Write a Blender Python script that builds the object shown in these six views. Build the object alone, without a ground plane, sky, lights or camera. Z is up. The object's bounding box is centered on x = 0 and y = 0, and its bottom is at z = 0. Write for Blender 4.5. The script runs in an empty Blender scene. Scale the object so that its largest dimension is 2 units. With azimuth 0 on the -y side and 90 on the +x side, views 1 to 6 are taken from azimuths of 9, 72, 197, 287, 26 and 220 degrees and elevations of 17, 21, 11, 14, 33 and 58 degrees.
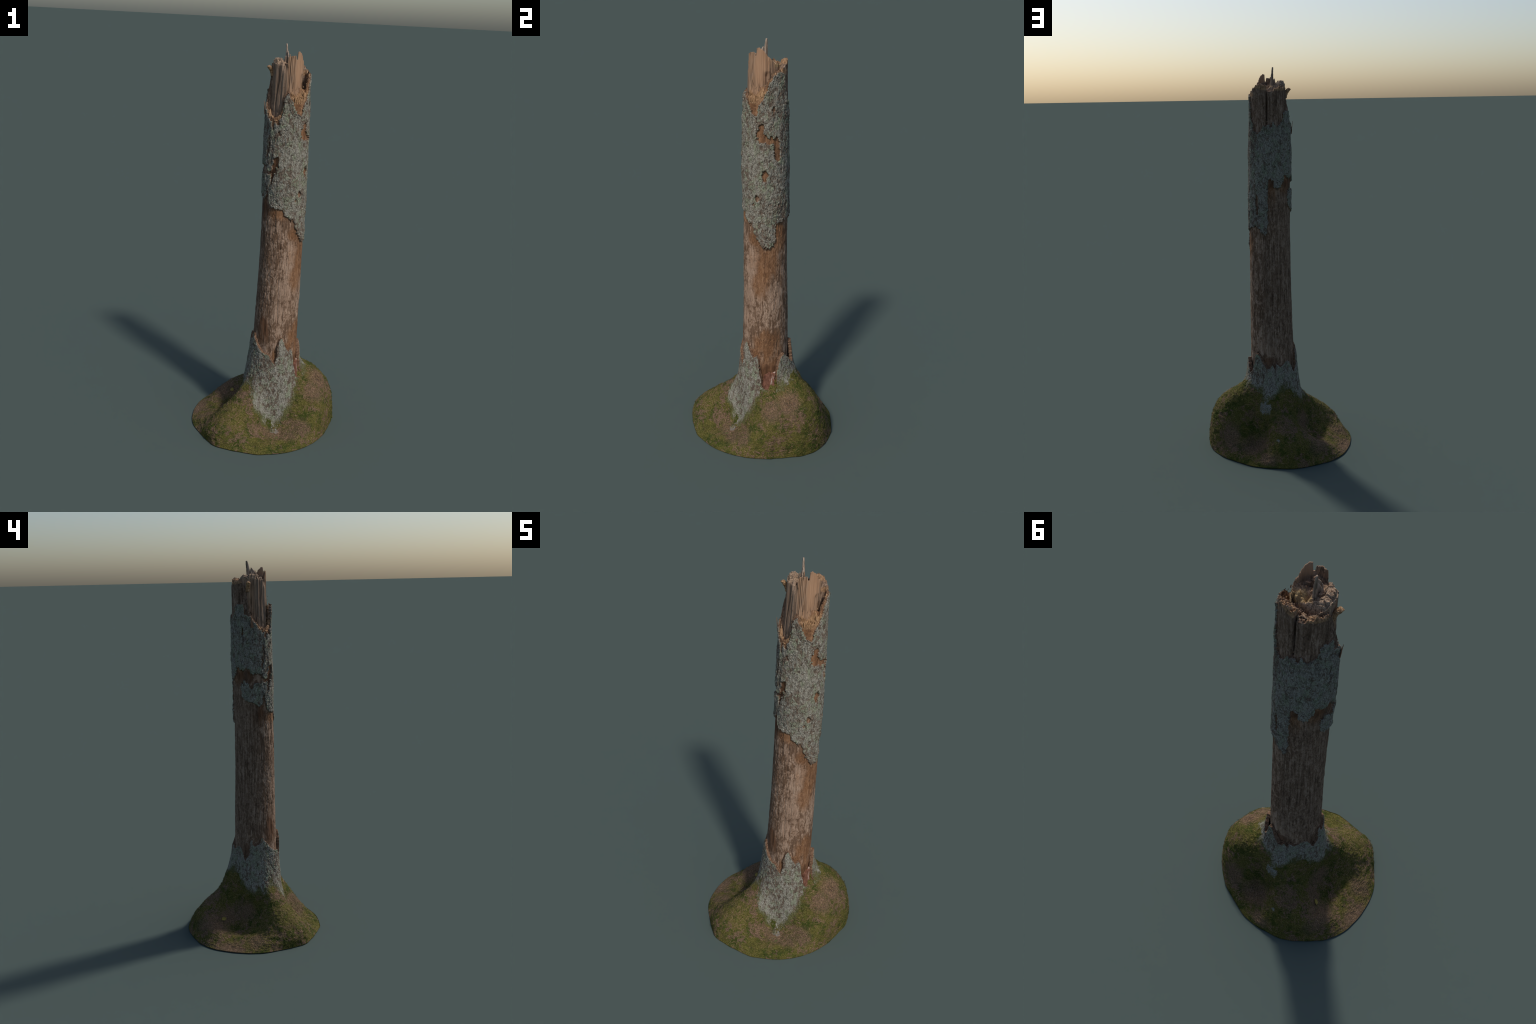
"""Broken dead tree trunk (snag) with lichen-covered bark, standing on a mossy mound."""
import bpy, math
import numpy as np
from mathutils import Vector

SEED = 7
rng = np.random.default_rng(SEED)
TAU = 2 * math.pi

# ------------------------------------------------------------------ noise helpers
def _hash(ix, iy, iz, k):
    h = (ix.astype(np.int64) * 374761393 + iy.astype(np.int64) * 668265263
         + iz.astype(np.int64) * 2147483647 + k * 1274126177) & 0xFFFFFFFF
    h = ((h ^ (h >> 13)) * 1274126177) & 0xFFFFFFFF
    h = ((h ^ (h >> 16)) * 2246822519) & 0xFFFFFFFF
    return ((h ^ (h >> 15)) & 0xFFFFFF) / float(0x1000000)

def noise(P, scale, k=0):
    """smooth value noise in -1..1, P (...,3), scale = cells per metre (scalar or xyz)"""
    Q = P * np.asarray(scale, float)
    I = np.floor(Q); F = Q - I; F = F * F * F * (F * (F * 6 - 15) + 10)
    I = I.astype(np.int64)
    out = 0
    for dx in (0, 1):
        wx = F[..., 0] if dx else 1 - F[..., 0]
        for dy in (0, 1):
            wy = F[..., 1] if dy else 1 - F[..., 1]
            for dz in (0, 1):
                wz = F[..., 2] if dz else 1 - F[..., 2]
                out = out + wx * wy * wz * _hash(I[..., 0] + dx, I[..., 1] + dy, I[..., 2] + dz, k)
    return out * 2 - 1

def fbm(P, scale, k=0, octaves=4, gain=.5):
    s = np.asarray(scale, float); a = 1.; t = 0; n = 0
    for o in range(octaves):
        t = t + a * noise(P, s, k + 17 * o); n += a; a *= gain; s = s * 2.03
    return t / n

def worley(P, scale, k=0):
    """F1, F2 cell distances (in cell units)"""
    Q = P * np.asarray(scale, float); I = np.floor(Q).astype(np.int64); F = Q - I
    f1 = np.full(Q.shape[:-1], 9.); f2 = f1.copy()
    for dx in (-1, 0, 1):
        for dy in (-1, 0, 1):
            for dz in (-1, 0, 1):
                c = (I[..., 0] + dx, I[..., 1] + dy, I[..., 2] + dz)
                d = np.sqrt((dx + _hash(*c, k) - F[..., 0]) ** 2 + (dy + _hash(*c, k + 1) - F[..., 1]) ** 2
                            + (dz + _hash(*c, k + 2) - F[..., 2]) ** 2)
                m = d < f1
                f2 = np.where(m, f1, np.minimum(f2, d)); f1 = np.where(m, d, f1)
    return f1, f2

def cells(P, scale, k=0):
    """random value -1..1 per Voronoi cell"""
    Q = P * np.asarray(scale, float); I = np.floor(Q).astype(np.int64); F = Q - I
    f1 = np.full(Q.shape[:-1], 9.); v = np.zeros(Q.shape[:-1])
    for dx in (-1, 0, 1):
        for dy in (-1, 0, 1):
            for dz in (-1, 0, 1):
                c = (I[..., 0] + dx, I[..., 1] + dy, I[..., 2] + dz)
                d = (dx + _hash(*c, k) - F[..., 0]) ** 2 + (dy + _hash(*c, k + 1) - F[..., 1]) ** 2 + (dz + _hash(*c, k + 2) - F[..., 2]) ** 2
                m = d < f1
                v = np.where(m, _hash(*c, k + 5), v); f1 = np.where(m, d, f1)
    return v * 2 - 1

def smooth(a, b, x):
    t = np.clip((x - a) / (b - a), 0, 1); return t * t * (3 - 2 * t)

def around(points, theta_deg):
    """linear periodic curve through (angle, value) control points"""
    p = sorted(((a + 180) % 360 - 180, v) for a, v in points)
    a = np.array([q[0] for q in p]); v = np.array([q[1] for q in p])
    a = np.concatenate([a - 360, a, a + 360]); v = np.tile(v, 3)
    return np.interp((np.asarray(theta_deg) + 180) % 360 - 180, a, v)

def catmull(K, X, x):
    """cubic (Catmull-Rom, non-uniform) interpolation of rows of X over knots K"""
    T = np.gradient(X, K, axis=0)
    i = np.clip(np.searchsorted(K, x, side='right') - 1, 0, len(K) - 2)
    h = (K[i + 1] - K[i]); t = (x - K[i]) / h
    sh = (-1,) + (1,) * (X.ndim - 1)
    t = t.reshape(sh); h = h.reshape(sh)
    return ((2 * t**3 - 3 * t**2 + 1) * X[i] + (t**3 - 2 * t**2 + t) * h * T[i]
            + (-2 * t**3 + 3 * t**2) * X[i + 1] + (t**3 - t**2) * h * T[i + 1])

# ------------------------------------------------------------------ the trunk's spine and girth
SPINE = np.array([  # z, centre x, centre y, radius of the bare wood
    (0.00, .047, .000, .120), (0.25, .047, .000, .118), (.45, .0475, .000, .1160), (.55, .0478, .000, .1145),
    (.65, .0491, .000, .1128), (.75, .0502, -.0007, .1109), (.85, .0513, -.0023, .1092), (.95, .0512, -.0035, .1078),
    (1.05, .0511, -.0042, .1068), (1.15, .0503, -.0042, .1058), (1.25, .0488, -.0037, .1050), (1.35, .047, -.0039, .1045),
    (1.45, .045, -.0033, .1040), (1.55, .0433, -.003, .1032), (1.65, .0415, -.0042, .1018), (1.80, .040, -.004, .0995),
    (2.00, .038, -.004, .0975)])
def spine(z):
    z = np.asarray(z, float)
    return (np.interp(z, SPINE[:, 0], SPINE[:, 1]), np.interp(z, SPINE[:, 0], SPINE[:, 2]), np.interp(z, SPINE[:, 0], SPINE[:, 3]))

def polar(theta, r, z):
    cx, cy, _ = spine(z)
    return np.stack([cx + r * np.cos(theta), cy + r * np.sin(theta), z + 0 * r], -1)

def wood_radius(theta, z):
    """bare wood: slightly out of round, shallow flutes, drying cracks, beetle-gnawed roughness"""
    _, _, r = spine(z)
    P = polar(theta, r, z)
    d = .0022 * noise(P, (9, 9, 1.2), 3) + .0012 * fbm(P, (45, 45, 5), 5, 3)
    d = d + .0008 * fbm(P, (150, 150, 26), 11, 2)
    crack = np.abs(noise(P, (26, 26, 1.0), 21))
    d = d - .0025 * smooth(.05, .0, crack) * smooth(-.2, .5, noise(P, (6, 6, 2.5), 23))
    f1, f2 = worley(P, (75, 75, 30), 31)
    d = d - .0017 * smooth(.16, .0, f2 - f1) * smooth(-.35, .25, noise(P, (10, 10, 5), 33)) + .0009 * cells(P, (75, 75, 30), 31)
    return r + d

# ------------------------------------------------------------------ bark edges: height of the edge against angle
BARK_TOP = [(-176, 1.725), (-170, 1.715), (-164, 1.722), (-157, 1.70), (-150, 1.682), (-143, 1.662), (-135, 1.650), (-125, 1.641),
    (-115, 1.643), (-105, 1.648), (-97, 1.668), (-92, 1.738), (-88, 1.768), (-83, 1.775), (-76, 1.756), (-68, 1.738), (-60, 1.708),
    (-50, 1.690), (-42, 1.699), (-34, 1.725), (-27, 1.737), (-20, 1.748), (-14, 1.790), (-7, 1.830), (3, 1.850), (14, 1.861), (30, 1.857),
    (36, 1.842), (39, 1.800), (44, 1.745), (52, 1.738), (57, 1.700), (61, 1.672), (70, 1.674), (79, 1.682), (87, 1.708), (96, 1.716), (107, 1.709),
    (116, 1.731), (123, 1.712), (130, 1.710), (136, 1.720), (143, 1.727), (147, 1.775), (156, 1.781), (166, 1.779), (174, 1.777), (178, 1.735)]
BARK_BOTTOM = [(-155, 1.262), (-143, 1.250), (-137, 1.262), (-134, 1.308), (-130, 1.312), (-126, 1.262), (-120, 1.232), (-113, 1.216),
    (-100, 1.209), (-86, 1.215), (-82, 1.212), (-80, 1.188), (-75, 1.178), (-66, 1.177), (-62, 1.160), (-52, 1.156), (-48.5, 1.150), (-46.5, 1.116), (-42, 1.110),
    (-40.5, 1.086), (-36, 1.082), (-33, 1.060), (-26, 1.052), (-20, 1.044), (-12, 1.047), (-4, 1.052), (4, 1.060), (7.5, 1.075), (9.5, 1.160), (14, 1.168), (28, 1.168), (38, 1.182), (50, 1.196),
    (65, 1.194), (76, 1.184), (85, 1.168), (93, 1.150), (97, 1.146), (99.5, 1.160), (101, 1.20), (102, 1.37), (104, 1.430), (109, 1.440),
    (115, 1.432), (119, 1.396), (127, 1.386), (137, 1.392), (145, 1.425), (150, 1.460), (158, 1.464), (161, 1.43), (164, 1.300),
    (170, 1.288), (-172, 1.281), (-160, 1.272)]
BARK_HOLES = [  # angle, height, half width (deg), half height: places where the bark fell off in plates
    (166, 1.415, 9, .034), (180, 1.418, 10, .034), (-167, 1.390, 9, .034), (-153, 1.402, 11, .027), (-142, 1.400, 8, .022), (-129, 1.393, 9, .010),
    (-115, 1.385, 5, .028), (-106, 1.448, 7, .024), (-111, 1.412, 6, .022), (-118, 1.360, 3, .018), (70, 1.312, 4.6, .046),
    (-28, 1.618, 6, .026), (-34, 1.596, 8, .015), (-26, 1.574, 13, .022), (-8, 1.562, 12, .018), (9, 1.552, 9, .032), (11, 1.510, 8, .032), (12, 1.482, 7, .016),
    (3, 1.700, 3.2, .014), (-19, 1.403, 5.5, .020), (-39, 1.290, 5, .010), (-51, 1.255, 3, .008), (17, 1.259, 2.2, .007), (40, 1.253, 2, .010),
    (-119, 1.632, 3.5, .026), (-107, 1.640, 6, .012), (-47, 1.690, 9, .014), (-100, 1.585, 2.5, .010), (-128, 1.530, 2.0, .03), (-132, 1.48, 2.5, .02), (171, 1.645, 2, .012)]
COLLAR_TOP = [(-176, .506), (-171, .522), (-167, .490), (-160, .495), (-154, .502), (-148, .528), (-144, .535), (-139, .512), (-132, .500), (-122, .470),
    (-113, .452), (-104, .446), (-92, .434), (-85, .410), (-80, .392), (-77, .415), (-75, .490), (-70, .525), (-64, .536), (-58, .512), (-52, .478),
    (-46, .463), (-41, .470), (-36, .473), (-32, .410), (-28, .365), (-24, .312), (-16, .296), (0, .296), (6, .310), (9, .395), (14, .440), (20, .465),
    (27, .475), (33, .470), (39, .445), (44, .428), (52, .408), (58, .424), (62, .475), (65, .520), (71, .515), (78, .500), (88, .466), (96, .441),
    (101, .447), (106, .468), (111, .441), (118, .466), (126, .454), (134, .456), (141, .470), (150, .474), (156, .462), (162, .438), (167, .412), (170, .404),
    (175, .424), (180, .432)]
LICHEN_BOTTOM = [(-160, .225), (-145, .235), (-130, .265), (-115, .215), (-104, .13), (-94, .080), (-82, .058), (-68, .058), (-57, .085), (-46, .140), (-36, .215),
    (-24, .285), (-10, .30), (6, .30), (18, .315), (30, .345), (45, .355), (60, .345), (75, .325), (90, .295), (103, .27), (115, .305), (135, .325), (150, .31),
    (165, .265), (180, .225)]
WOOD_TOP = [(-178, 1.845), (-174, 1.805), (-169, 1.765), (-163, 1.712), (-150, 1.694), (-140, 1.672), (-125, 1.655), (-110, 1.657), (-99, 1.668), (-94, 1.715),
    (-88, 1.735), (-80, 1.752), (-68, 1.752), (-55, 1.742), (-40, 1.742), (-28, 1.766), (-18, 1.785), (-10, 1.828), (3, 1.852), (14, 1.862), (28, 1.860), (32, 1.876),
    (42, 1.884), (47, 1.893), (56, 1.898), (61, 1.910), (78, 1.913), (95, 1.908), (96.4, 1.735), (99.6, 1.735), (101, 1.877), (116, 1.878), (120, 1.890),
    (131, 1.893), (148, 1.896), (158, 1.901), (166, 1.904), (169, 1.880), (174, 1.868), (178, 1.855)]

# ------------------------------------------------------------------ root flare and mound: radial profiles
MX, MY = .047, 0.0
PROFILES = {  # angle: (radius, height) from the trunk down to the rim
    0:    [(.116, .62), (.127, .5), (.134, .4), (.143, .315), (.170, .284), (.213, .256), (.257, .224), (.290, .180), (.311, .110), (.319, .0)],
    22:   [(.116, .62), (.129, .5), (.141, .41), (.155, .355), (.189, .317), (.242, .288), (.300, .238), (.332, .172), (.348, .080), (.350, .0)],
    47:   [(.116, .62), (.133, .5), (.144, .41), (.162, .357), (.192, .326), (.242, .292), (.298, .220), (.332, .138), (.350, .055), (.358, .0)],
    66:   [(.116, .62), (.132, .5), (.144, .41), (.163, .347), (.188, .294), (.224, .228), (.262, .140), (.302, .078), (.339, .034), (.357, .0)],
    80:   [(.116, .62), (.130, .5), (.143, .4), (.161, .33), (.182, .258), (.198, .145), (.225, .072), (.275, .043), (.325, .026), (.358, .0)],
    92:   [(.116, .62), (.129, .5), (.143, .4), (.163, .32), (.185, .252), (.203, .155), (.232, .080), (.280, .050), (.333, .028), (.367, .0)],
    106:  [(.116, .62), (.127, .5), (.140, .4), (.161, .32), (.184, .254), (.213, .202), (.252, .155), (.302, .108), (.350, .048), (.379, .0)],
    124:  [(.116, .62), (.121, .5), (.130, .4), (.146, .32), (.171, .25), (.208, .210), (.252, .178), (.304, .145), (.362, .090), (.402, .0)],
    140:  [(.116, .62), (.118, .5), (.123, .4), (.136, .32), (.158, .25), (.192, .190), (.240, .150), (.300, .130), (.368, .090), (.416, .0)],
    153:  [(.116, .62), (.117, .5), (.122, .4), (.134, .32), (.150, .24), (.176, .160), (.212, .113), (.268, .088), (.360, .072), (.424, .0)],
    167:  [(.116, .62), (.119, .5), (.127, .4), (.138, .32), (.150, .24), (.167, .140), (.195, .070), (.258, .046), (.345, .036), (.428, .0)],
    180:  [(.116, .62), (.122, .5), (.134, .4), (.143, .32), (.154, .24), (.168, .140), (.195, .066), (.255, .042), (.340, .030), (.427, .0)],
    -160: [(.116, .62), (.127, .5), (.137, .4), (.146, .32), (.158, .25), (.175, .175), (.210, .110), (.280, .066), (.365, .036), (.418, .0)],
    -142: [(.116, .62), (.127, .5), (.135, .4), (.146, .32), (.168, .262), (.207, .210), (.266, .158), (.342, .098), (.396, .044), (.412, .0)],
    -125: [(.116, .62), (.126, .5), (.133, .4), (.144, .31), (.165, .252), (.205, .208), (.268, .165), (.345, .112), (.397, .060), (.412, .0)],
    -112: [(.116, .62), (.125, .5), (.132, .4), (.142, .31), (.161, .25), (.192, .195), (.235, .148), (.292, .105), (.356, .062), (.392, .0)],
    -98:  [(.116, .62), (.125, .5), (.131, .4), (.139, .31), (.148, .23), (.162, .150), (.190, .080), (.245, .050), (.320, .030), (.375, .0)],
    -75:  [(.116, .62), (.131, .5), (.131, .4), (.136, .3), (.142, .2), (.150, .12), (.168, .066), (.208, .043), (.285, .022), (.348, .0)],
    -50:  [(.116, .62), (.125, .5), (.131, .4), (.141, .3), (.153, .22), (.168, .15), (.194, .092), (.236, .062), (.285, .040), (.326, .0)],
    -30:  [(.116, .62), (.126, .5), (.134, .4), (.144, .31), (.164, .245), (.193, .182), (.230, .142), (.268, .112), (.303, .066), (.317, .0)],
    -14:  [(.116, .62), (.126, .5), (.134, .4), (.143, .315), (.166, .270), (.205, .232), (.248, .198), (.284, .158), (.308, .096), (.317, .0)],
}
_keys = sorted(PROFILES)
_ang = np.array([k - 360 for k in _keys] + _keys + [k + 360 for k in _keys], float)
_prof = np.array([PROFILES[k] for k in _keys] * 3, float)

def loft(theta_deg, t):
    """base surface: theta (n,), t (m,) in 0..9 -> (m, n, 3)"""
    th = (theta_deg + 180) % 360 - 180
    sec = catmull(_ang, _prof, th)                      # n,10,2
    pts = catmull(np.arange(10.), np.swapaxes(sec, 0, 1), t)   # m,n,2
    a = np.radians(theta_deg)
    # the profile centre leans with the trunk higher up
    return np.stack([MX + pts[..., 0] * np.cos(a), MY + pts[..., 0] * np.sin(a), np.maximum(pts[..., 1], 0)], -1)

def grid_normals(G):
    """outward normals of a closed-in-theta grid (m,n,3)"""
    du = np.roll(G, -1, 1) - np.roll(G, 1, 1)
    dv = np.gradient(G, axis=0)
    n = np.cross(dv, du)
    n /= np.linalg.norm(n, axis=-1, keepdims=True) + 1e-12
    out = G - np.array([MX, MY, 0]); out[..., 2] = .1
    s = np.sign((n * out).sum(-1, keepdims=True).mean())
    return n * s

def edge_distance(f, G):
    """turn a scalar field on a grid into an approximate metric distance to its zero line"""
    fu = (np.roll(f, -1, 1) - np.roll(f, 1, 1)) / (np.linalg.norm(np.roll(G, -1, 1) - np.roll(G, 1, 1), axis=-1) + 1e-9)
    fv = np.gradient(f, axis=0) / (np.linalg.norm(np.gradient(G, axis=0), axis=-1) + 1e-9)
    return f / np.sqrt(1e-6 + fu**2 + fv**2)

# ------------------------------------------------------------------ mesh helpers
def make_object(name, verts, quads, mat, parent=None, tris=None, kind=None, smooth_shade=True):
    verts = np.asarray(verts, np.float32).reshape(-1, 3)
    quads = np.asarray(quads, np.int32).reshape(-1, 4) if quads is not None and len(quads) else np.zeros((0, 4), np.int32)
    tris = np.asarray(tris, np.int32).reshape(-1, 3) if tris is not None and len(tris) else np.zeros((0, 3), np.int32)
    used = np.zeros(len(verts), bool); used[quads.ravel()] = True; used[tris.ravel()] = True
    remap = np.cumsum(used) - 1
    verts = verts[used]; quads = remap[quads]; tris = remap[tris]
    me = bpy.data.meshes.new(name)
    me.vertices.add(len(verts)); me.vertices.foreach_set('co', verts.ravel())
    loops = np.concatenate([quads.ravel(), tris.ravel()]).astype(np.int32)
    sizes = np.concatenate([np.full(len(quads), 4), np.full(len(tris), 3)]).astype(np.int32)
    starts = np.concatenate([[0], np.cumsum(sizes)[:-1]]).astype(np.int32)
    me.loops.add(len(loops)); me.loops.foreach_set('vertex_index', loops)
    me.polygons.add(len(sizes)); me.polygons.foreach_set('loop_start', starts)
    me.update(calc_edges=True); me.validate()
    if smooth_shade:
        me.polygons.foreach_set('use_smooth', np.ones(len(me.polygons), bool))
    me.materials.append(mat)
    ob = bpy.data.objects.new(name, me); bpy.context.scene.collection.objects.link(ob)
    if parent: ob.parent = parent
    if kind: ob['kind'] = kind
    return ob

def second_material(ob, mat, mask):
    ob.data.materials.append(mat)
    ob.data.polygons.foreach_set('material_index', mask.astype(np.int32)); ob.data.update()

def grid_quads(m, n, closed=True, base=0, flip=False):
    i, j = np.meshgrid(np.arange(m - 1), np.arange(n if closed else n - 1), indexing='ij')
    j2 = (j + 1) % n
    q = np.stack([i * n + j, i * n + j2, (i + 1) * n + j2, (i + 1) * n + j], -1).reshape(-1, 4) + base
    return q[:, ::-1] if flip else q

# ------------------------------------------------------------------ material helpers
class Nodes:
    def __init__(self, name):
        self.m = bpy.data.materials.new(name); self.m.use_nodes = True
        self.t = self.m.node_tree; self.t.nodes.clear()
        self.out = self.t.nodes.new('ShaderNodeOutputMaterial')
        self.b = self.t.nodes.new('ShaderNodeBsdfPrincipled')
        self.t.links.new(self.b.outputs[0], self.out.inputs[0])
        self.co = self.t.nodes.new('ShaderNodeTexCoord').outputs['Object']
    def link(self, a, b):
        if hasattr(a, 'links'): self.t.links.new(a, b)
        else: b.default_value = a
    def math(self, op, a, b=0., c=0., clamp=False):
        n = self.t.nodes.new('ShaderNodeMath'); n.operation = op; n.use_clamp = clamp
        for s, v in zip(n.inputs, (a, b, c)): self.link(v, s)
        return n.outputs[0]
    def vmath(self, op, a, b=(0, 0, 0)):
        n = self.t.nodes.new('ShaderNodeVectorMath'); n.operation = op
        self.link(a, n.inputs[0]); self.link(b, n.inputs[1])
        return n.outputs['Value'] if op in ('LENGTH', 'DISTANCE', 'DOT_PRODUCT') else n.outputs[0]
    def scaled(self, s):
        return self.vmath('MULTIPLY', self.co, s)
    def noise(self, scale, xyz=(1, 1, 1), detail=4, rough=.55, dist=0., offset=0):
        n = self.t.nodes.new('ShaderNodeTexNoise'); v = self.scaled(xyz)
        if offset: v = self.vmath('ADD', v, (offset, offset * .7, offset * 1.3))
        self.link(v, n.inputs['Vector']); n.inputs['Scale'].default_value = scale
        n.inputs['Detail'].default_value = detail; n.inputs['Roughness'].default_value = rough; n.inputs['Distortion'].default_value = dist
        return n.outputs[0]
    def voronoi(self, scale, xyz=(1, 1, 1), feature='F1', warp=0., rand=1.):
        n = self.t.nodes.new('ShaderNodeTexVoronoi'); n.feature = feature; v = self.scaled(xyz)
        if warp:
            w = self.t.nodes.new('ShaderNodeTexNoise'); self.link(v, w.inputs['Vector']); w.inputs['Scale'].default_value = scale * .8
            v = self.vmath('ADD', v, self.vmath('MULTIPLY', w.outputs['Color'], (warp,) * 3))
        self.link(v, n.inputs['Vector']); n.inputs['Scale'].default_value = scale; n.inputs['Randomness'].default_value = rand
        return n.outputs
    def ramp(self, fac, stops, mode='LINEAR'):
        n = self.t.nodes.new('ShaderNodeValToRGB'); n.color_ramp.interpolation = mode; self.link(fac, n.inputs[0])
        e = n.color_ramp.elements
        while len(e) < len(stops): e.new(.5)
        for el, (p, c) in zip(e, stops):
            el.position = p; el.color = (c, c, c, 1) if isinstance(c, (int, float)) else (*c, 1)
        return n.outputs[0]
    def step(self, x, a, b):
        n = self.t.nodes.new('ShaderNodeMapRange'); n.interpolation_type = 'SMOOTHSTEP'
        self.link(x, n.inputs[0]); n.inputs[1].default_value = a; n.inputs[2].default_value = b
        return n.outputs[0]
    def mix(self, fac, a, b, mode='MIX'):
        n = self.t.nodes.new('ShaderNodeMix'); n.data_type = 'RGBA'; n.blend_type = mode
        self.link(fac, n.inputs[0])
        for s, v in ((n.inputs[6], a), (n.inputs[7], b)):
            if hasattr(v, 'links'): self.t.links.new(v, s)
            else: s.default_value = (*v, 1)
        return n.outputs[2]
    def blob(self, centre, radii, soft=.6, ragged=.0, scale=30, xyz=(1, 1, .4)):
        """ragged-edged ellipsoidal patch mask"""
        v = self.vmath('LENGTH', self.vmath('DIVIDE', self.vmath('SUBTRACT', self.co, centre), radii))
        if ragged:
            v = self.math('ADD', v, self.math('MULTIPLY', self.math('SUBTRACT', self.noise(scale, xyz, 4), .5), ragged))
        return self.step(v, 1 + soft * .5, 1 - soft * .5)
    def angle(self, cx=MX, cy=MY):
        s = self.t.nodes.new('ShaderNodeSeparateXYZ'); self.link(self.co, s.inputs[0])
        a = self.math('ARCTAN2', self.math('SUBTRACT', s.outputs[1], cy), self.math('SUBTRACT', s.outputs[0], cx))
        return self.math('ADD', self.math('DIVIDE', a, TAU), .5), s.outputs[2]
    def curve(self, fac, pts):
        n = self.t.nodes.new('ShaderNodeFloatCurve'); self.link(fac, n.inputs[1])
        c = n.mapping.curves[0]
        pts = sorted(pts)
        while len(c.points) < len(pts): c.points.new(.5, .5)
        for p, (x, y) in zip(c.points, pts): p.location = (x, y); p.handle_type = 'VECTOR'
        n.mapping.update(); return n.outputs[0]
    def bump(self, h, strength=.3, dist=.004):
        n = self.t.nodes.new('ShaderNodeBump'); n.inputs['Strength'].default_value = strength; n.inputs['Distance'].default_value = dist
        self.link(h, n.inputs['Height']); self.t.links.new(n.outputs[0], self.b.inputs['Normal'])
    def done(self, col, rough=.9, spec=.2):
        self.link(col if hasattr(col, 'links') else (*col, 1), self.b.inputs['Base Color'])
        self.link(rough, self.b.inputs['Roughness'])
        self.b.inputs['Specular IOR Level'].default_value = spec
        return self.m

def at(theta_deg, z, r=None):
    cx, cy, rr = spine(z); r = float(rr) if r is None else r
    a = math.radians(theta_deg)
    return (float(cx) + r * math.cos(a), float(cy) + r * math.sin(a), z)

def bark_material(name, moss_line=None):
    N = Nodes(name)
    plates = N.voronoi(88, (1, 1, .58), 'DISTANCE_TO_EDGE', warp=.02)[0]
    cell = N.voronoi(88, (1, 1, .58), 'F1', warp=.02)['Color']
    sp = N.t.nodes.new('ShaderNodeSeparateColor'); N.link(cell, sp.inputs[0])
    tone = N.noise(13, (1, 1, .6), 4)
    mid = N.noise(85, (1, 1, .6), 4, .65, .5, offset=5)
    fine = N.noise(230, (1, 1, .7), 4, .7)
    green = N.noise(30, (1, 1, .8), 4, offset=3)
    lichen = N.ramp(fine, [(.30, (.118, .098, .078)), (.46, (.218, .204, .168)), (.64, (.318, .314, .268))])
    lichen = N.mix(N.math('MULTIPLY', N.step(green, .47, .62), .85), lichen, N.ramp(fine, [(.3, (.122, .126, .084)), (.62, (.252, .282, .198))]))
    bare = N.ramp(fine, [(.3, (.070, .048, .034)), (.65, (.190, .150, .116))])
    mask = N.math('ADD', N.math('MULTIPLY', sp.outputs[0], .22), N.math('ADD', N.math('MULTIPLY', tone, .45), N.math('MULTIPLY', mid, .75)))
    back = N.math('MAXIMUM', N.blob(at(150, 1.52), (.14, .14, .45), .5, .6, 20), N.blob(at(150, .38), (.16, .16, .16), .5, .6, 20))
    mask = N.math('ADD', mask, N.math('MULTIPLY', back, .05))
    col = N.mix(N.step(mask, .58, .74), bare, lichen)
    crack = N.step(N.math('ADD', plates, N.math('MULTIPLY', N.math('SUBTRACT', mid, .5), .25)), .075, .0)
    col = N.mix(N.math('MULTIPLY', crack, .66), col, (.058, .042, .032))
    fissure = N.voronoi(36, (1, 1, .42), 'DISTANCE_TO_EDGE', warp=.05)[0]
    fissure = N.step(N.math('ADD', fissure, N.math('MULTIPLY', N.math('SUBTRACT', mid, .5), .14)), .050, .0)
    col = N.mix(N.math('MULTIPLY', fissure, .55), col, (.048, .036, .028))
    if moss_line:
        ang, z = N.angle()
        line = N.curve(ang, [((a + 180) / 360, h) for a, h in moss_line])
        h = N.math('SUBTRACT', z, line)
        h = N.math('ADD', h, N.math('MULTIPLY', N.math('SUBTRACT', N.noise(20, (1, 1, .6), 5, .65, offset=9), .5), .30))
        h = N.math('ADD', h, N.math('MULTIPLY', N.math('SUBTRACT', fine, .5), .12))
        moss = N.ramp(fine, [(.3, (.028, .030, .008)), (.6, (.105, .100, .028)), (.75, (.18, .15, .075))])
        col = N.mix(N.math('MULTIPLY', N.step(h, .055, -.010), .90), col, moss)
    N.bump(N.math('ADD', fine, N.math('ADD', mid, plates)), .6, .004)
    return N.done(col, .92, .15)

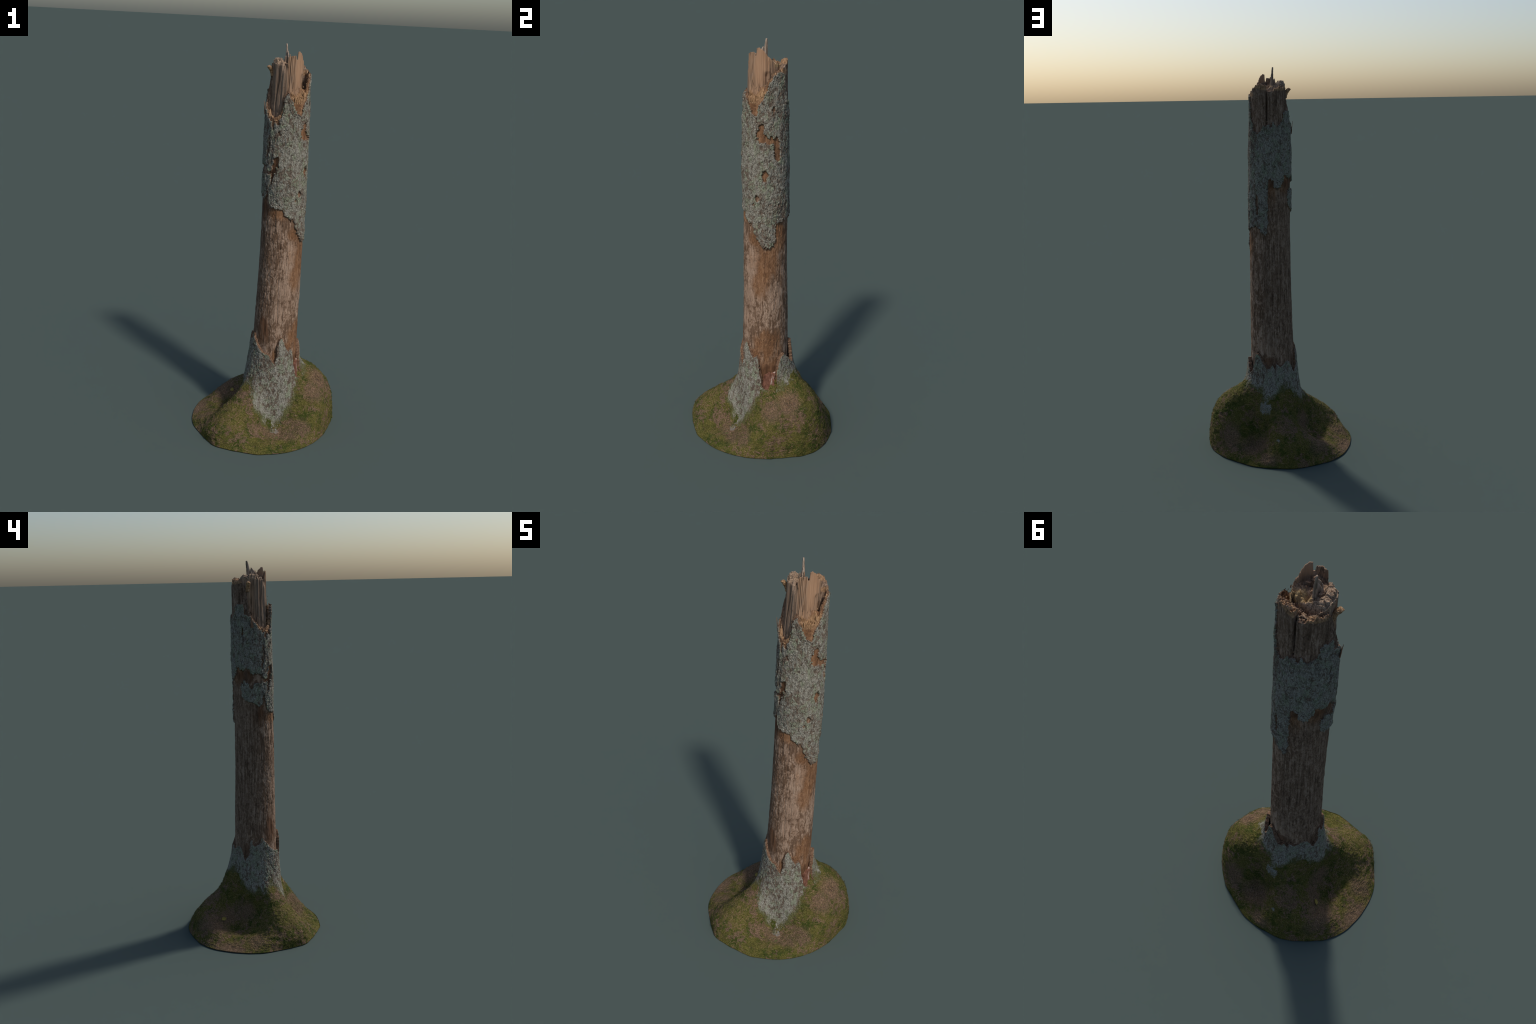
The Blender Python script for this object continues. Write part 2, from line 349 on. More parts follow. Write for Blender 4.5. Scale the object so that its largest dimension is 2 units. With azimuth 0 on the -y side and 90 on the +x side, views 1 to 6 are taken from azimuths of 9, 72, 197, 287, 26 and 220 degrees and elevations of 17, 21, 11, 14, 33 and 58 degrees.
def wood_material():
    N = Nodes('weathered_wood')
    fibre = N.noise(130, (1, 1, .07), 4, .6)
    streak = N.noise(38, (1, 1, .10), 4, .6, offset=4)
    blot = N.noise(48, (1, 1, .42), 5, .62, .6)
    big = N.noise(7, (1, 1, .5), 3, offset=2)
    silver = N.ramp(fibre, [(.3, (.205, .128, .086)), (.5, (.310, .212, .150)), (.7, (.390, .285, .212))])
    brown = N.ramp(fibre, [(.3, (.072, .041, .025)), (.7, (.185, .112, .069))])
    mottle = N.noise(95, (1, 1, .5), 4, .65, 1.2, offset=8)
    m = N.math('ADD', N.math('MULTIPLY', blot, .55), N.math('ADD', N.math('MULTIPLY', mottle, .40), N.math('MULTIPLY', big, .30)))
    for c, r in [(at(-58, .95), (.030, .030, .10)), (at(-45, .99), (.022, .022, .05)), (at(-62, .78), (.03, .03, .06)), (at(-70, .66), (.035, .035, .06)), (at(10, .80), (.04, .04, .07))]:
        m = N.math('ADD', m, N.math('MULTIPLY', N.blob(c, r, .9, 1.2, 34), .055))
    col = N.mix(N.step(m, .580, .685), brown, silver)
    # thin winding beetle galleries
    line = N.math('ABSOLUTE', N.math('SUBTRACT', N.noise(34, (1, 1, .6), 3, .55, 1.5, offset=15), .5))
    gal = N.math('MULTIPLY', N.step(line, .014, .004), N.step(N.noise(20, (1, 1, .6), 2, offset=31), .42, .55))
    line2 = N.math('ABSOLUTE', N.math('SUBTRACT', N.noise(62, (1, 1, .5), 3, .55, 1.0, offset=25), .5))
    gal = N.math('MAXIMUM', gal, N.math('MULTIPLY', N.step(line2, .016, .004), N.step(big, .40, .55)))
    col = N.mix(N.math('MULTIPLY', gal, .62), col, (.072, .044, .028))
    # orange-brown fresh inner wood where bark came off recently
    orange = N.ramp(N.math('ADD', N.math('MULTIPLY', streak, .5), N.math('MULTIPLY', mottle, .5)), [(.36, (.065, .030, .014)), (.50, (.185, .090, .042)), (.62, (.285, .158, .084))])
    patches = [(at(-16, .97), (.065, .065, .085)), (at(-32, .87), (.040, .040, .075)), (at(-40, 1.09), (.05, .05, .035)), (at(20, 1.10), (.05, .05, .075)),
               (at(-12, .54), (.06, .06, .075)), (at(-8, .40), (.07, .07, .08)), (at(-48, .47), (.028, .028, .035)), (at(-80, .42), (.014, .014, .05)),
               (at(-24, 1.60), (.06, .06, .06)), (at(9, 1.51), (.05, .05, .07)), (at(-106, 1.42), (.045, .045, .075)), (at(-19, 1.4), (.03, .03, .04)),
               (at(-115, 1.64), (.06, .06, .03)), (at(-45, 1.71), (.08, .08, .045)), (at(-15, 1.76), (.05, .05, .07)), (at(105, 1.36), (.035, .035, .075)), (at(150, 1.42), (.04, .04, .06)),
               (at(-95, 1.19), (.05, .05, .03))]
    for c, r in patches:
        col = N.mix(N.math('MULTIPLY', N.blob(c, r, .9, 1.5, 34), .85), col, orange)
    dark = N.ramp(streak, [(.35, (.035, .016, .008)), (.65, (.135, .062, .030))])
    for c, r in [(at(-117, .57), (.035, .035, .075)), (at(-8, .37), (.06, .06, .05)), (at(-110, 1.39), (.03, .03, .05)), (at(175, 1.41), (.05, .05, .035)),
                 (at(108, 1.42), (.02, .02, .03)), (at(-150, 1.21), (.04, .04, .06)), (at(165, .45), (.03, .03, .05)), (at(100, .47), (.05, .05, .03))]:
        col = N.mix(N.math('MULTIPLY', N.blob(c, r, .7, 1.0, 40), .8), col, dark)
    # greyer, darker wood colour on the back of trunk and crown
    grey = N.ramp(N.math('ADD', N.math('MULTIPLY', fibre, .5), N.math('MULTIPLY', mottle, .5)), [(.39, (.055, .034, .022)), (.5, (.150, .098, .066)), (.61, (.265, .192, .142))])
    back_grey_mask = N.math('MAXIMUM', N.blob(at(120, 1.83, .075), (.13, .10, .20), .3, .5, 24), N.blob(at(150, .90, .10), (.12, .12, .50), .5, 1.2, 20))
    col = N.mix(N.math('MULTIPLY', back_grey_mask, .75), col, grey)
    # pale broken end grain along the torn top
    torn = N.ramp(N.noise(170, (1, 1, .5), 4, .65), [(.32, (.075, .040, .020)), (.5, (.29, .168, .088)), (.68, (.44, .295, .178))])
    top = N.math('MULTIPLY', N.blob(at(75, 1.905, .08), (.12, .10, .010), .3, .5, 60), 1)
    for c, r in [(at(-125, 1.68), (.085, .085, .024)), (at(15, 1.865), (.06, .06, .016)), (at(-50, 1.755), (.09, .07, .028)), (at(125, 1.892, .08), (.08, .06, .010))]:
        top = N.math('MAXIMUM', top, N.blob(c, r, .35, .6, 60))
    col = N.mix(N.math('MULTIPLY', top, .85), col, torn)
    N.bump(N.math('ADD', fibre, N.math('ADD', streak, N.math('MULTIPLY', blot, .6))), .45, .003)
    return N.done(col, .88, .2)

def heartwood_material():
    N = Nodes('broken_heartwood')
    fibre = N.noise(150, (1, 1, .045), 4, .6)
    streak = N.noise(44, (1, 1, .05), 4, .6, offset=6)
    big = N.noise(16, (1, 1, .4), 3, offset=1)
    col = N.ramp(N.math('ADD', N.math('MULTIPLY', fibre, .5), N.math('MULTIPLY', streak, .5)),
                 [(.34, (.085, .050, .030)), (.43, (.215, .130, .080)), (.54, (.345, .215, .132)), (.68, (.46, .31, .205))])
    col = N.mix(N.math('MULTIPLY', N.step(big, .48, .66), .6), col, N.ramp(fibre, [(.3, (.16, .115, .085)), (.7, (.34, .26, .20))]))
    split = N.math('ABSOLUTE', N.math('SUBTRACT', N.noise(70, (1, 1, .035), 2, .5, offset=13), .5))
    col = N.mix(N.math('MULTIPLY', N.step(split, .022, .006), .75), col, (.055, .034, .022))
    plate = N.blob((.098, -.040, 1.89), (.030, .034, .085), .4, .4, 40, (1, 1, .2))
    col = N.mix(N.math('MULTIPLY', plate, .75), col, N.ramp(fibre, [(.3, (.31, .178, .104)), (.7, (.40, .24, .143))]))
    greyside = N.blob(at(-118, 1.80, .085), (.045, .045, .13), .6, .5, 40, (1, 1, .1))
    col = N.mix(N.math('MULTIPLY', greyside, .7), col, N.ramp(streak, [(.35, (.10, .070, .050)), (.65, (.255, .195, .150))]))
    inner = N.blob((.064, -.016, 1.930), (.026, .030, .024), .4, .4, 60)
    col = N.mix(N.math('MULTIPLY', inner, .8), col, N.ramp(N.noise(90, (1, 1, .3), 4), [(.35, (.045, .030, .022)), (.7, (.16, .105, .075))]))
    crumb = N.blob((.060, .030, 1.90), (.040, .030, .03), .5, .6, 60)
    col = N.mix(N.math('MULTIPLY', crumb, .85), col, N.ramp(N.noise(260, (1, 1, 1), 4, .7), [(.33, (.12, .075, .030)), (.5, (.38, .26, .12)), (.7, (.52, .38, .20))]))
    rough_top = N.ramp(N.noise(150, (1, 1, 2.0), 4, .7), [(.38, (.075, .050, .034)), (.5, (.30, .205, .135)), (.7, (.46, .34, .24))])
    tops = N.math('MAXIMUM', N.blob((-.015, -.015, 1.917), (.055, .06, .016), .3, .5, 60), N.blob((.02, .055, 1.89), (.06, .035, .02), .4, .5, 60))
    col = N.mix(tops, col, rough_top)
    N.bump(N.math('ADD', fibre, streak), .5, .003)
    return N.done(col, .85, .2)

def mound_material():
    N = Nodes('moss_and_litter')
    fine = N.noise(210, (1, 1, 1), 5, .7)
    mid = N.noise(48, (1, 1, 1), 4, .62, .8, offset=3)
    big = N.noise(9, (1, 1, 1), 4, .6, .4, offset=11)
    moss = N.ramp(fine, [(.30, (.024, .023, .007)), (.47, (.088, .080, .019)), (.60, (.150, .132, .038)), (.76, (.25, .21, .10))])
    deep = N.ramp(fine, [(.3, (.018, .025, .006)), (.55, (.055, .070, .013)), (.75, (.110, .122, .035))])
    litter = N.ramp(fine, [(.30, (.042, .025, .018)), (.47, (.140, .086, .060)), (.62, (.250, .155, .112)), (.78, (.37, .25, .185))])
    col = N.mix(N.step(N.noise(18, (1, 1, 1), 3, offset=21), .46, .62), moss, deep)
    lm = N.math('ADD', N.math('MULTIPLY', big, .52), N.math('MULTIPLY', mid, .53))
    lit = N.step(lm, .52, .60)
    for c, r in [((.285, .050, .25), (.060, .055, .06)), ((.27, -.03, .20), (.06, .05, .06)), ((.13, -.215, .04), (.10, .035, .04)), ((.22, -.18, .08), (.07, .04, .05)),
                 ((-.25, .15, .07), (.05, .10, .05)), ((-.16, .10, .10), (.07, .05, .04)), ((-.03, .335, .03), (.05, .03, .04)), ((-.30, -.10, .06), (.06, .05, .05)),
                 ((-.13, .02, .13), (.03, .06, .06)), ((.06, .26, .06), (.08, .05, .06)), ((.20, .27, .10), (.05, .05, .08)), ((-.36, .02, .03), (.04, .10, .05))]:
        lit = N.math('MAXIMUM', lit, N.math('MULTIPLY', N.blob(c, r, .9, 1.1, 26, (1, 1, 1)), .85))
    for c, r in [((.21, -.10, .20), (.035, .030, .05)), ((.20, .12, .28), (.05, .05, .06)), ((-.16, -.27, .16), (.10, .07, .08)), ((.03, .20, .22), (.08, .05, .06))]:
        lit = N.math('MULTIPLY', lit, N.math('SUBTRACT', 1, N.math('MULTIPLY', N.blob(c, r, .8, .8, 26, (1, 1, 1)), .85)))
    col = N.mix(N.math('MULTIPLY', lit, .88), col, litter)
    col = N.mix(N.math('MULTIPLY', N.blob((.285, .052, .25), (.022, .020, .03), .9, 1.2, 60, (1, 1, 1)), .7), col, (.045, .030, .024))
    lich = N.math('MAXIMUM', N.blob((.100, -.194, .046), (.020, .014, .02), .4, 1.2, 80), N.blob((-.067, .281, .108), (.012, .012, .014), .4, 1.2, 80))
    lich = N.math('MAXIMUM', lich, N.blob((.03, .188, .246), (.030, .02, .035), .4, 1.9, 60))
    col = N.mix(N.math('MULTIPLY', lich, .8), col, N.ramp(fine, [(.35, (.12, .12, .11)), (.6, (.36, .37, .34))]))
    N.bump(N.math('ADD', fine, mid), .8, .006)
    return N.done(col, .95, .1)

def plain(name, stops, scale=120, xyz=(1, 1, .3), rough=.9, vary=0.):
    N = Nodes(name)
    f = N.noise(scale, xyz, 4, .6)
    if vary:
        o = N.t.nodes.new('ShaderNodeObjectInfo').outputs['Random']
        f = N.math('ADD', f, N.math('MULTIPLY', N.math('SUBTRACT', o, .5), vary))
    col = N.ramp(f, stops)
    N.bump(f, .4, .002)
    return N.done(col, rough, .15)

# ------------------------------------------------------------------ build
root = bpy.data.objects.new('dead_tree_snag', None)
bpy.context.scene.collection.objects.link(root)
root['label'] = 'broken dead tree trunk with lichen bark on mossy mound'
root['category'] = 'tree stump'

M_WOOD = wood_material(); M_HEART = heartwood_material(); M_MOUND = mound_material()
M_BARK = bark_material('lichen_bark'); M_COLLAR = bark_material('lichen_bark_with_moss', LICHEN_BOTTOM)

M_EDGE = plain('broken_bark_edge', [(.3, (.050, .028, .018)), (.5, (.135, .078, .048)), (.7, (.25, .155, .10))], 170, (1, 1, .6))
NT = 440
TH = np.arange(NT) * TAU / NT - math.pi
THD = np.degrees(TH)

# --- bare trunk: outer wall, torn rim and sloping inner ledge
def build_trunk():
    top = around(WOOD_TOP, THD)
    rag = polar(TH, np.full(NT, .1), np.full(NT, 1.8))
    top = top + .006 * noise(rag, 120, 41) + .004 * noise(rag, 260, 43)
    split = np.exp(-((THD - 98) / 2.2) ** 2)
    nz = 640
    s = np.linspace(0, 1, nz)[:, None]
    z = .10 + s * (top[None] - .10)
    T = np.broadcast_to(TH, z.shape)
    r = wood_radius(T, z)
    # deep split between the two standing slabs at the back, and a shallow one beside it
    r = r - .020 * split * smooth(1.66, 1.74, z)
    r = r - .005 * np.exp(-((THD - 162) / 1.5) ** 2) * smooth(1.70, 1.76, z)
    # ragged decayed strip that narrows upward beside the knob
    side = np.exp(-(((THD - 180 + 180) % 360 - 180) / 13.) ** 2)
    P = polar(T, r, z)
    r = r - side * smooth(1.72, 1.86, z) * .014 + side * smooth(1.7, 1.75, z) * .005 * fbm(P, (70, 70, 60), 51, 3)
    wall = polar(T, r, z)
    # ledge: thickness of the standing ring, height where it meets the heartwood
    thick = around([(-170, .022), (-150, .022), (-125, .018), (-95, .012), (-80, .022), (-50, .026), (-25, .020), (-8, .011), (20, .011), (36, .014), (45, .030), (95, .030), (102, .028), (160, .026), (175, .018)], THD)
    inner = around([(-170, 1.70), (-150, 1.665), (-120, 1.630), (-97, 1.635), (-88, 1.72), (-70, 1.775), (-50, 1.790), (-30, 1.800), (-15, 1.79), (0, 1.78), (30, 1.79), (45, 1.875), (90, 1.875), (104, 1.86), (150, 1.88), (170, 1.83)], THD)
    nc = 40
    k = np.linspace(0, 1, nc)[1:, None]
    rt = r[-1][None]
    rc = rt * (1 - k) + .045 * k
    depth = rt - rc
    lip = smooth(thick[None] * .55, thick[None] * 1.25, depth)
    zc = top[None] * (1 - lip) + inner[None] * lip
    Tc = np.broadcast_to(TH, rc.shape)
    Pc = polar(Tc, rc, zc)
    zc = zc + (.007 * fbm(Pc, 90, 61, 3) + .004 * noise(Pc, 240, 63)) * smooth(0, .004, depth)
    cap = polar(Tc, rc, zc)
    G = np.concatenate([wall, cap], 0)
    q = grid_quads(len(G), NT)
    return make_object('trunk', G, q, M_WOOD, root)
build_trunk()

# --- heartwood column with thin upright plates on its front rim
HX, HY = .040, -.004
CORE_R = [(-175, .080), (-140, .0785), (-118, .0770), (-100, .0785), (-80, .0785), (-62, .076), (-50, .0715), (-40, .068), (-25, .0665), (0, .064), (30, .066), (60, .068), (90, .074), (130, .078), (160, .082)]
CORE_TOP = [(-178, 1.919), (-160, 1.913), (-139, 1.906), (-118, 1.903), (-100, 1.901), (-92, 1.908), (-88, 1.935), (-85, 1.942), (-76, 1.945), (-68, 1.949), (-62, 1.950), (-59.5, 1.944), (-58, 1.928), (-53, 1.929),
    (-51.5, 1.966), (-46, 1.968), (-38, 1.964), (-28, 1.957), (-18, 1.943), (-5, 1.926), (3, 1.920), (12, 1.908), (25, 1.897), (45, 1.892), (60, 1.885), (90, 1.878), (120, 1.882), (150, 1.905), (170, 1.919)]
def build_core():
    top = around(CORE_TOP, THD)
    rp = np.stack([np.cos(TH) * .075, np.sin(TH) * .075, 0 * TH], -1)
    top = top + .0025 * noise(rp, 160, 71) * smooth(.02, .0, np.abs(top - 1.95) - .03)
    nz = 240
    s = np.linspace(0, 1, nz)[:, None]
    z = 1.58 + s * (top[None] - 1.58)
    T = np.broadcast_to(TH, z.shape)
    r0 = around(CORE_R, THD)[None] + .004 * smooth(1.80, 1.66, z)
    P = np.stack([HX + r0 * np.cos(T), HY + r0 * np.sin(T), z], -1)
    plate = np.exp(-((THD + 35) / 17.) ** 2)[None]
    rough = 1 - .75 * plate * smooth(1.80, 1.84, z)
    r = r0 + rough * (.0030 * fbm(P, (60, 60, 2.2), 81, 3) + .0016 * fbm(P, (190, 190, 7), 83, 2))
    groove = np.abs(noise(P, (75, 75, 1.6), 85))
    r = r - rough * .0065 * smooth(.10, .0, groove)
    r = r + rough * .0028 * cells(P, (95, 95, 3.0), 86)
    r = r + rough * .0060 * np.abs(cells(P + .003 * fbm(P, 90, 88, 2)[..., None], (80, 80, 16), 89)) * smooth(1.83, 1.75, z) * np.exp(-((THD + 40) / 45) ** 2)[None]
    # hollow beside the left block, torn step below the plates
    r = r - .010 * np.exp(-(((THD + 98)) / 7.) ** 2)[None] * smooth(1.86, 1.90, z)
    r = r - .012 * np.exp(-(((THD + 14)) / 9.) ** 2)[None] * smooth(1.87, 1.84, z) * smooth(1.72, 1.77, z)
    r = r + rough * .004 * np.abs(fbm(P, (50, 50, 30), 87, 3)) * smooth(1.84, 1.72, z)
    wall = np.stack([HX + r * np.cos(T), HY + r * np.sin(T), z], -1)
    nc = 46
    k = np.linspace(0, 1, nc)[1:, None] ** 1.2
    rr = r[-1][None] * (1 - k) + .0005 * k
    Tc = np.broadcast_to(TH, rr.shape)
    x = HX + rr * np.cos(Tc); y = HY + rr * np.sin(Tc)
    depth = r[-1][None] - rr
    # floor of the broken end: higher block towards -x, hollow in the middle, sloping down to the back
    wob = .010 * noise(np.stack([x, y, 0 * x], -1), 45, 99)
    floor = 1.908 + .018 * smooth(.012, .000, x + wob) * smooth(.040, .026, y + wob) - .034 * smooth(.0, .050, y + wob) - .012 * smooth(.030, .036, y + wob) - .022 * np.exp(-((x - .045) ** 2 + (y - .012) ** 2) / .012 ** 2)
    floor = floor - .014 * np.exp(-((x + .0) ** 2 + (y + .075) ** 2) / .014 ** 2) + .012 * np.exp(-((x - .07) ** 2 + (y + .02) ** 2) / .02 ** 2)
    w = smooth(.003, .0085, depth)
    zc = top[None] * (1 - w) + floor * w
    Pc = np.stack([x, y, zc], -1)
    chunk = cells(Pc * [1, 1, 0] + .004 * np.stack([noise(Pc, 80, 96 + k) for k in range(3)], -1), (48, 62, 1), 97)
    zc = zc + smooth(.002, .007, depth) * (.010 * chunk + .004 * fbm(Pc * [1, 1, 0], 75, 91, 3) + .0015 * noise(Pc * [1, 1, 0], 210, 93)
                                           + .0045 * (np.abs(noise(Pc * [1, 1, 0], (60, 150, 1), 95)) - .3))
    cap = np.stack([x, y, zc], -1)
    G = np.concatenate([wall, cap], 0)
    return make_object('heartwood', G, grid_quads(len(G), NT), M_HEART, root)
build_core()

# --- upper bark sleeve
def bark_relief(P, tall=.6):
    Q = P + .004 * np.stack([noise(P, 90, 98 + k) for k in range(3)], -1)
    f1, f2 = worley(Q, (105, 105, 105 * tall), 101)
    big = worley(Q, (42, 42, 16), 105)
    h = -.0013 * smooth(.20, .0, f2 - f1) - .0024 * smooth(.10, .0, big[1] - big[0]) * smooth(-.3, .3, noise(P, (9, 9, 5), 106))
    h = h + .0010 * cells(Q, (105, 105, 105 * tall), 101) * .6
    return h + .0013 * fbm(P, 130, 107, 3) + .0020 * noise(P, (28, 28, 14), 109)

def build_bark():
    z = np.arange(1.025, 1.895, .0019)[:, None]
    m = len(z)
    T = np.broadcast_to(TH, (m, NT)); Z = np.broadcast_to(z, (m, NT))
    wr = wood_radius(T, Z)
    P = polar(T, wr, Z)
    # ragged edge: jitter the lookup position
    jt = 2.2 * fbm(P, (60, 60, 45), 111, 3) + 1.0 * noise(P, 150, 113) + 1.8 * cells(P, (80, 80, 46), 114)
    jz = .006 * fbm(P, (55, 55, 40), 115, 3) + .003 * noise(P, 170, 117) + .0065 * cells(P, (80, 80, 46), 118)
    td = np.degrees(T) + jt; zz = Z + jz
    f = np.minimum(around(BARK_TOP, td) - zz, zz - around(BARK_BOTTOM, td))
    d = edge_distance(f, P)
    d = np.minimum(d, np.abs(f) + .03)
    for a, h, w, hh in BARK_HOLES:
        da = (td - a + 180) % 360 - 180
        e = np.sqrt((da / w) ** 2 + ((zz - h) / hh) ** 2)
        d = np.minimum(d, (e - 1) * min(hh, w * .0018))
    d = np.clip(d, -.03, .03)
    lump = noise(P, (11, 11, 5), 121)
    thick = .0072 + .0020 * lump + .0012 * noise(P, (24, 24, 12), 123)
    # loose lower tongue and lifted edges
    thick = thick + .004 * smooth(1.16, 1.07, Z) * np.exp(-((np.degrees(T) + 14) / 26) ** 2)
    thick = thick + .0025 * smooth(.022, .004, d)
    h = thick + bark_relief(P)
    off = np.where(d > 0, h * smooth(-.001, .0032, d), -.005 * smooth(0, -.003, d))
    # bark above the broken wood keeps its own radius
    G = polar(T, wr + off, Z)
    q = grid_quads(m, NT)
    keep = (d.ravel()[q] > -.0055).any(1)
    ob = make_object('bark', G, q[keep], M_BARK, root)
    second_material(ob, M_EDGE, d.ravel()[q[keep]].mean(1) < .0012)
build_bark()

# --- root collar bark, draped over the flare
def build_collar_and_mound():
    t = np.concatenate([np.linspace(.45, 3.2, 170), np.linspace(3.2, 7.6, 150)[1:]])
    G = loft(THD, t); n = grid_normals(G)
    jt = 2.0 * fbm(G, (50, 50, 36), 131, 3) + 1.0 * noise(G, 150, 133) + .5 * cells(G, (85, 85, 50), 134)
    jz = .005 * fbm(G, (50, 50, 36), 135, 3) + .003 * noise(G, 160, 137) + .002 * cells(G, (85, 85, 50), 138)
    td = THD[None] + jt; Z = G[..., 2]
    f_top = around(COLLAR_TOP, td) - (Z + jz)
    f_bot = Z + .034 * fbm(G, 30, 139, 3) + .016 * noise(G, 85, 141) - around(LICHEN_BOTTOM, THD)[None]
    dt = np.clip(edge_distance(f_top, G), -.03, .03)
    db = np.clip(edge_distance(f_bot, G), -.03, .03)
    hole = np.sqrt((((td + 115.5 + 180) % 360 - 180) / 3.2) ** 2 + ((Z - .474) / .011) ** 2)
    dt = np.minimum(dt, (hole - 1) * .006)
    rel = bark_relief(G, .7)
    off = rel + .0012 * smooth(.03, .004, dt) * smooth(.33, .42, Z)
    off = off * smooth(-.001, .004, dt) - .016 * smooth(.001, -.003, dt)
    off = np.where(db < 0, off - .010 * smooth(.0, -.02, db), off)
    C = G + n * off[..., None]
    q = grid_quads(len(t), NT, flip=True)
    keep = (dt.ravel()[q] > -.0045).any(1) & (db.ravel()[q] > -.018).any(1)
    ob = make_object('root_bark', C, q[keep], M_COLLAR, root)
    second_material(ob, M_EDGE, dt.ravel()[q[keep]].mean(1) < .0012)
    # mound
    t = np.concatenate([np.linspace(1.6, 4, 120), np.linspace(4, 9, 240)[1:]])
    G = loft(THD, t)
    rimp = np.stack([np.cos(TH), np.sin(TH), 0 * TH], -1)
    bulge = 1 + (.012 * noise(rimp, 3.1, 145) + .007 * noise(rimp, 8.5, 146)) * smooth(5, 9, t)[:, None]
    G[..., 0] = MX + (G[..., 0] - MX) * bulge; G[..., 1] = MY + (G[..., 1] - MY) * bulge
    n = grid_normals(G); Z = G[..., 2]
    f_bot = Z + .034 * fbm(G, 30, 139, 3) + .016 * noise(G, 85, 141) - around(LICHEN_BOTTOM, THD)[None]
    rel = .0045 * fbm(G, 26, 151, 3) + .0030 * fbm(G, 75, 153, 3) + .0022 * noise(G, 210, 155)
    under = smooth(-.006, .022, f_bot)
    off = rel * (1 - under) - .013 * under - .035 * smooth(.02, .05, f_bot)
    edge = smooth(9, 8.75, t)[:, None]
    M = G + n * (off * edge)[..., None]
    M[..., 2] = np.maximum(M[..., 2], 0)
    m = len(t)
    rim = M[-1:].copy(); rim[..., 2] = 0; M[-1, :, 2] = .004
    centre = rim * .02 + np.array([MX, MY, 0]) * .98
    A = np.concatenate([M, rim, centre], 0)
    ob = make_object('mossy_mound', A, grid_quads(len(A), NT, flip=True), M_MOUND, root)
    return M, n
MOUND, MOUND_N = build_collar_and_mound()

# --- reddish inner bark showing at the foot of the scar
def build_inner_bark():
    a = np.linspace(-28, 9, 60); z = np.linspace(.275, .39, 70)
    A, Zg = np.meshgrid(np.radians(a), z)
    P = polar(A, np.full(A.shape, .118), Zg)
    u = (np.degrees(A) + 9) / 16; v = (Zg - .33) / .050
    e = np.maximum(np.abs(u), np.abs(v)) + .25 * fbm(P, 60, 161, 3) + .35 * np.maximum(0, v) * np.maximum(0, -u)
    base = np.interp(Zg, [.28, .31, .35, .40], [.141, .1345, .1275, .122])
    r = base + .0015 * fbm(P, 110, 163, 3) - .016 * smooth(.82, 1.02, e)
    make_object('inner_bark', polar(A, r, Zg), grid_quads(70, 60, closed=False), plain('red_inner_bark',
        [(.35, (.090, .038, .024)), (.55, (.185, .085, .056)), (.64, (.33, .23, .185)), (.7, (.42, .33, .29))], 62, (1, 1, .35)), root)
build_inner_bark()

# --- splinters and spike standing on the broken top
def blade(name, base, tip, wide, thin, face, mat, bend=(0, 0, 0), lop=0., shape=(1, .68, .5, .42, .06)):
    """tapering splinter with a lens-shaped section; `face` is the direction of its width"""
    b = np.array(base); t = np.array(tip); f = np.array(face, float); f /= np.linalg.norm(f)
    ax = (t - b) / np.linalg.norm(t - b); f = f - ax * (f @ ax); f /= np.linalg.norm(f); g = np.cross(ax, f)
    rows, cols = 26, 16; V = []
    for i in range(rows):
        s = i / (rows - 1)
        c = b + (t - b) * s + np.array(bend) * math.sin(math.pi * s)
        w = wide * np.interp(s, [0, .3, .5, .8, 1], shape) if lop == 0 else wide * (1 - s) ** .9 + .0004
        c = c + f * lop * wide * s
        th = thin * (1 - .65 * s)
        for j in range(cols):
            a = TAU * j / cols
            p = c + f * w * math.cos(a) * .5 + g * th * math.sin(a) * .5
            V.append(p)
    V = np.array(V)
    V = V + .0008 * np.stack([noise(V, 180, 171 + k) for k in range(3)], -1) * (1 if wide > .005 else .3)
    q = grid_quads(rows, cols)
    tris = [(len(V) - cols + j, len(V) - cols + (j + 1) % cols, len(V) - cols) for j in range(1, cols - 1)]
    return make_object(name, V, q, mat, root, tris=tris)

M_SPL = plain('grey_splinter', [(.3, (.10, .075, .055)), (.5, (.26, .195, .145)), (.7, (.42, .33, .26))], 150, (1, 1, .12))
blade('splinter', (.026, -.002, 1.900), (.0175, .0073, 1.9985), .024, .019, (.29, -.956, .1), M_SPL, (.0015, -.001, 0), shape=(1, .92, .80, .62, .34))
blade('splinter', (.024, -.020, 1.908), (.026, -.012, 1.957), .040, .016, (.9, .4, 0), M_SPL, lop=.1)
blade('splinter', (.034, -.024, 1.912), (.027, -.006, 1.964), .056, .014, (.29, -.956, 0), M_SPL, lop=.12)
blade('splinter', (.046, -.034, 1.900), (.042, -.030, 1.951), .020, .010, (.6, -.7, 0), M_HEART)
blade('splinter', (.018, -.030, 1.895), (.020, -.026, 1.944), .022, .010, (.8, -.5, 0), M_SPL)

# --- knob: a small decayed burl on a leaning stalk
def build_knob():
    nu, nv = 48, 60
    sp = np.array([(-.034, -.012, 1.845), (-.043, -.016, 1.868), (-.050, -.020, 1.882), (-.055, -.022, 1.890), (-.056, -.022, 1.8965)])
    rad = np.array([.013, .0105, .0115, .0120, .0010])
    s = np.linspace(0, 4, nv); c = catmull(np.arange(5.), sp, s); r = np.interp(s, np.arange(5.), rad)
    a = np.arange(nu) * TAU / nu
    V = c[:, None] + r[:, None, None] * np.stack([np.cos(a), np.sin(a), 0 * a], -1)[None]
    V = V + .0035 * np.stack([fbm(V, 110, 181 + k, 3) for k in range(3)], -1) * np.minimum(1, r / .006)[:, None, None]
    make_object('burl', V, grid_quads(nv, nu), plain('decayed_burl', [(.3, (.10, .055, .028)), (.5, (.29, .17, .085)), (.7, (.46, .31, .19))], 170, (1, 1, .7)), root)
build_knob()

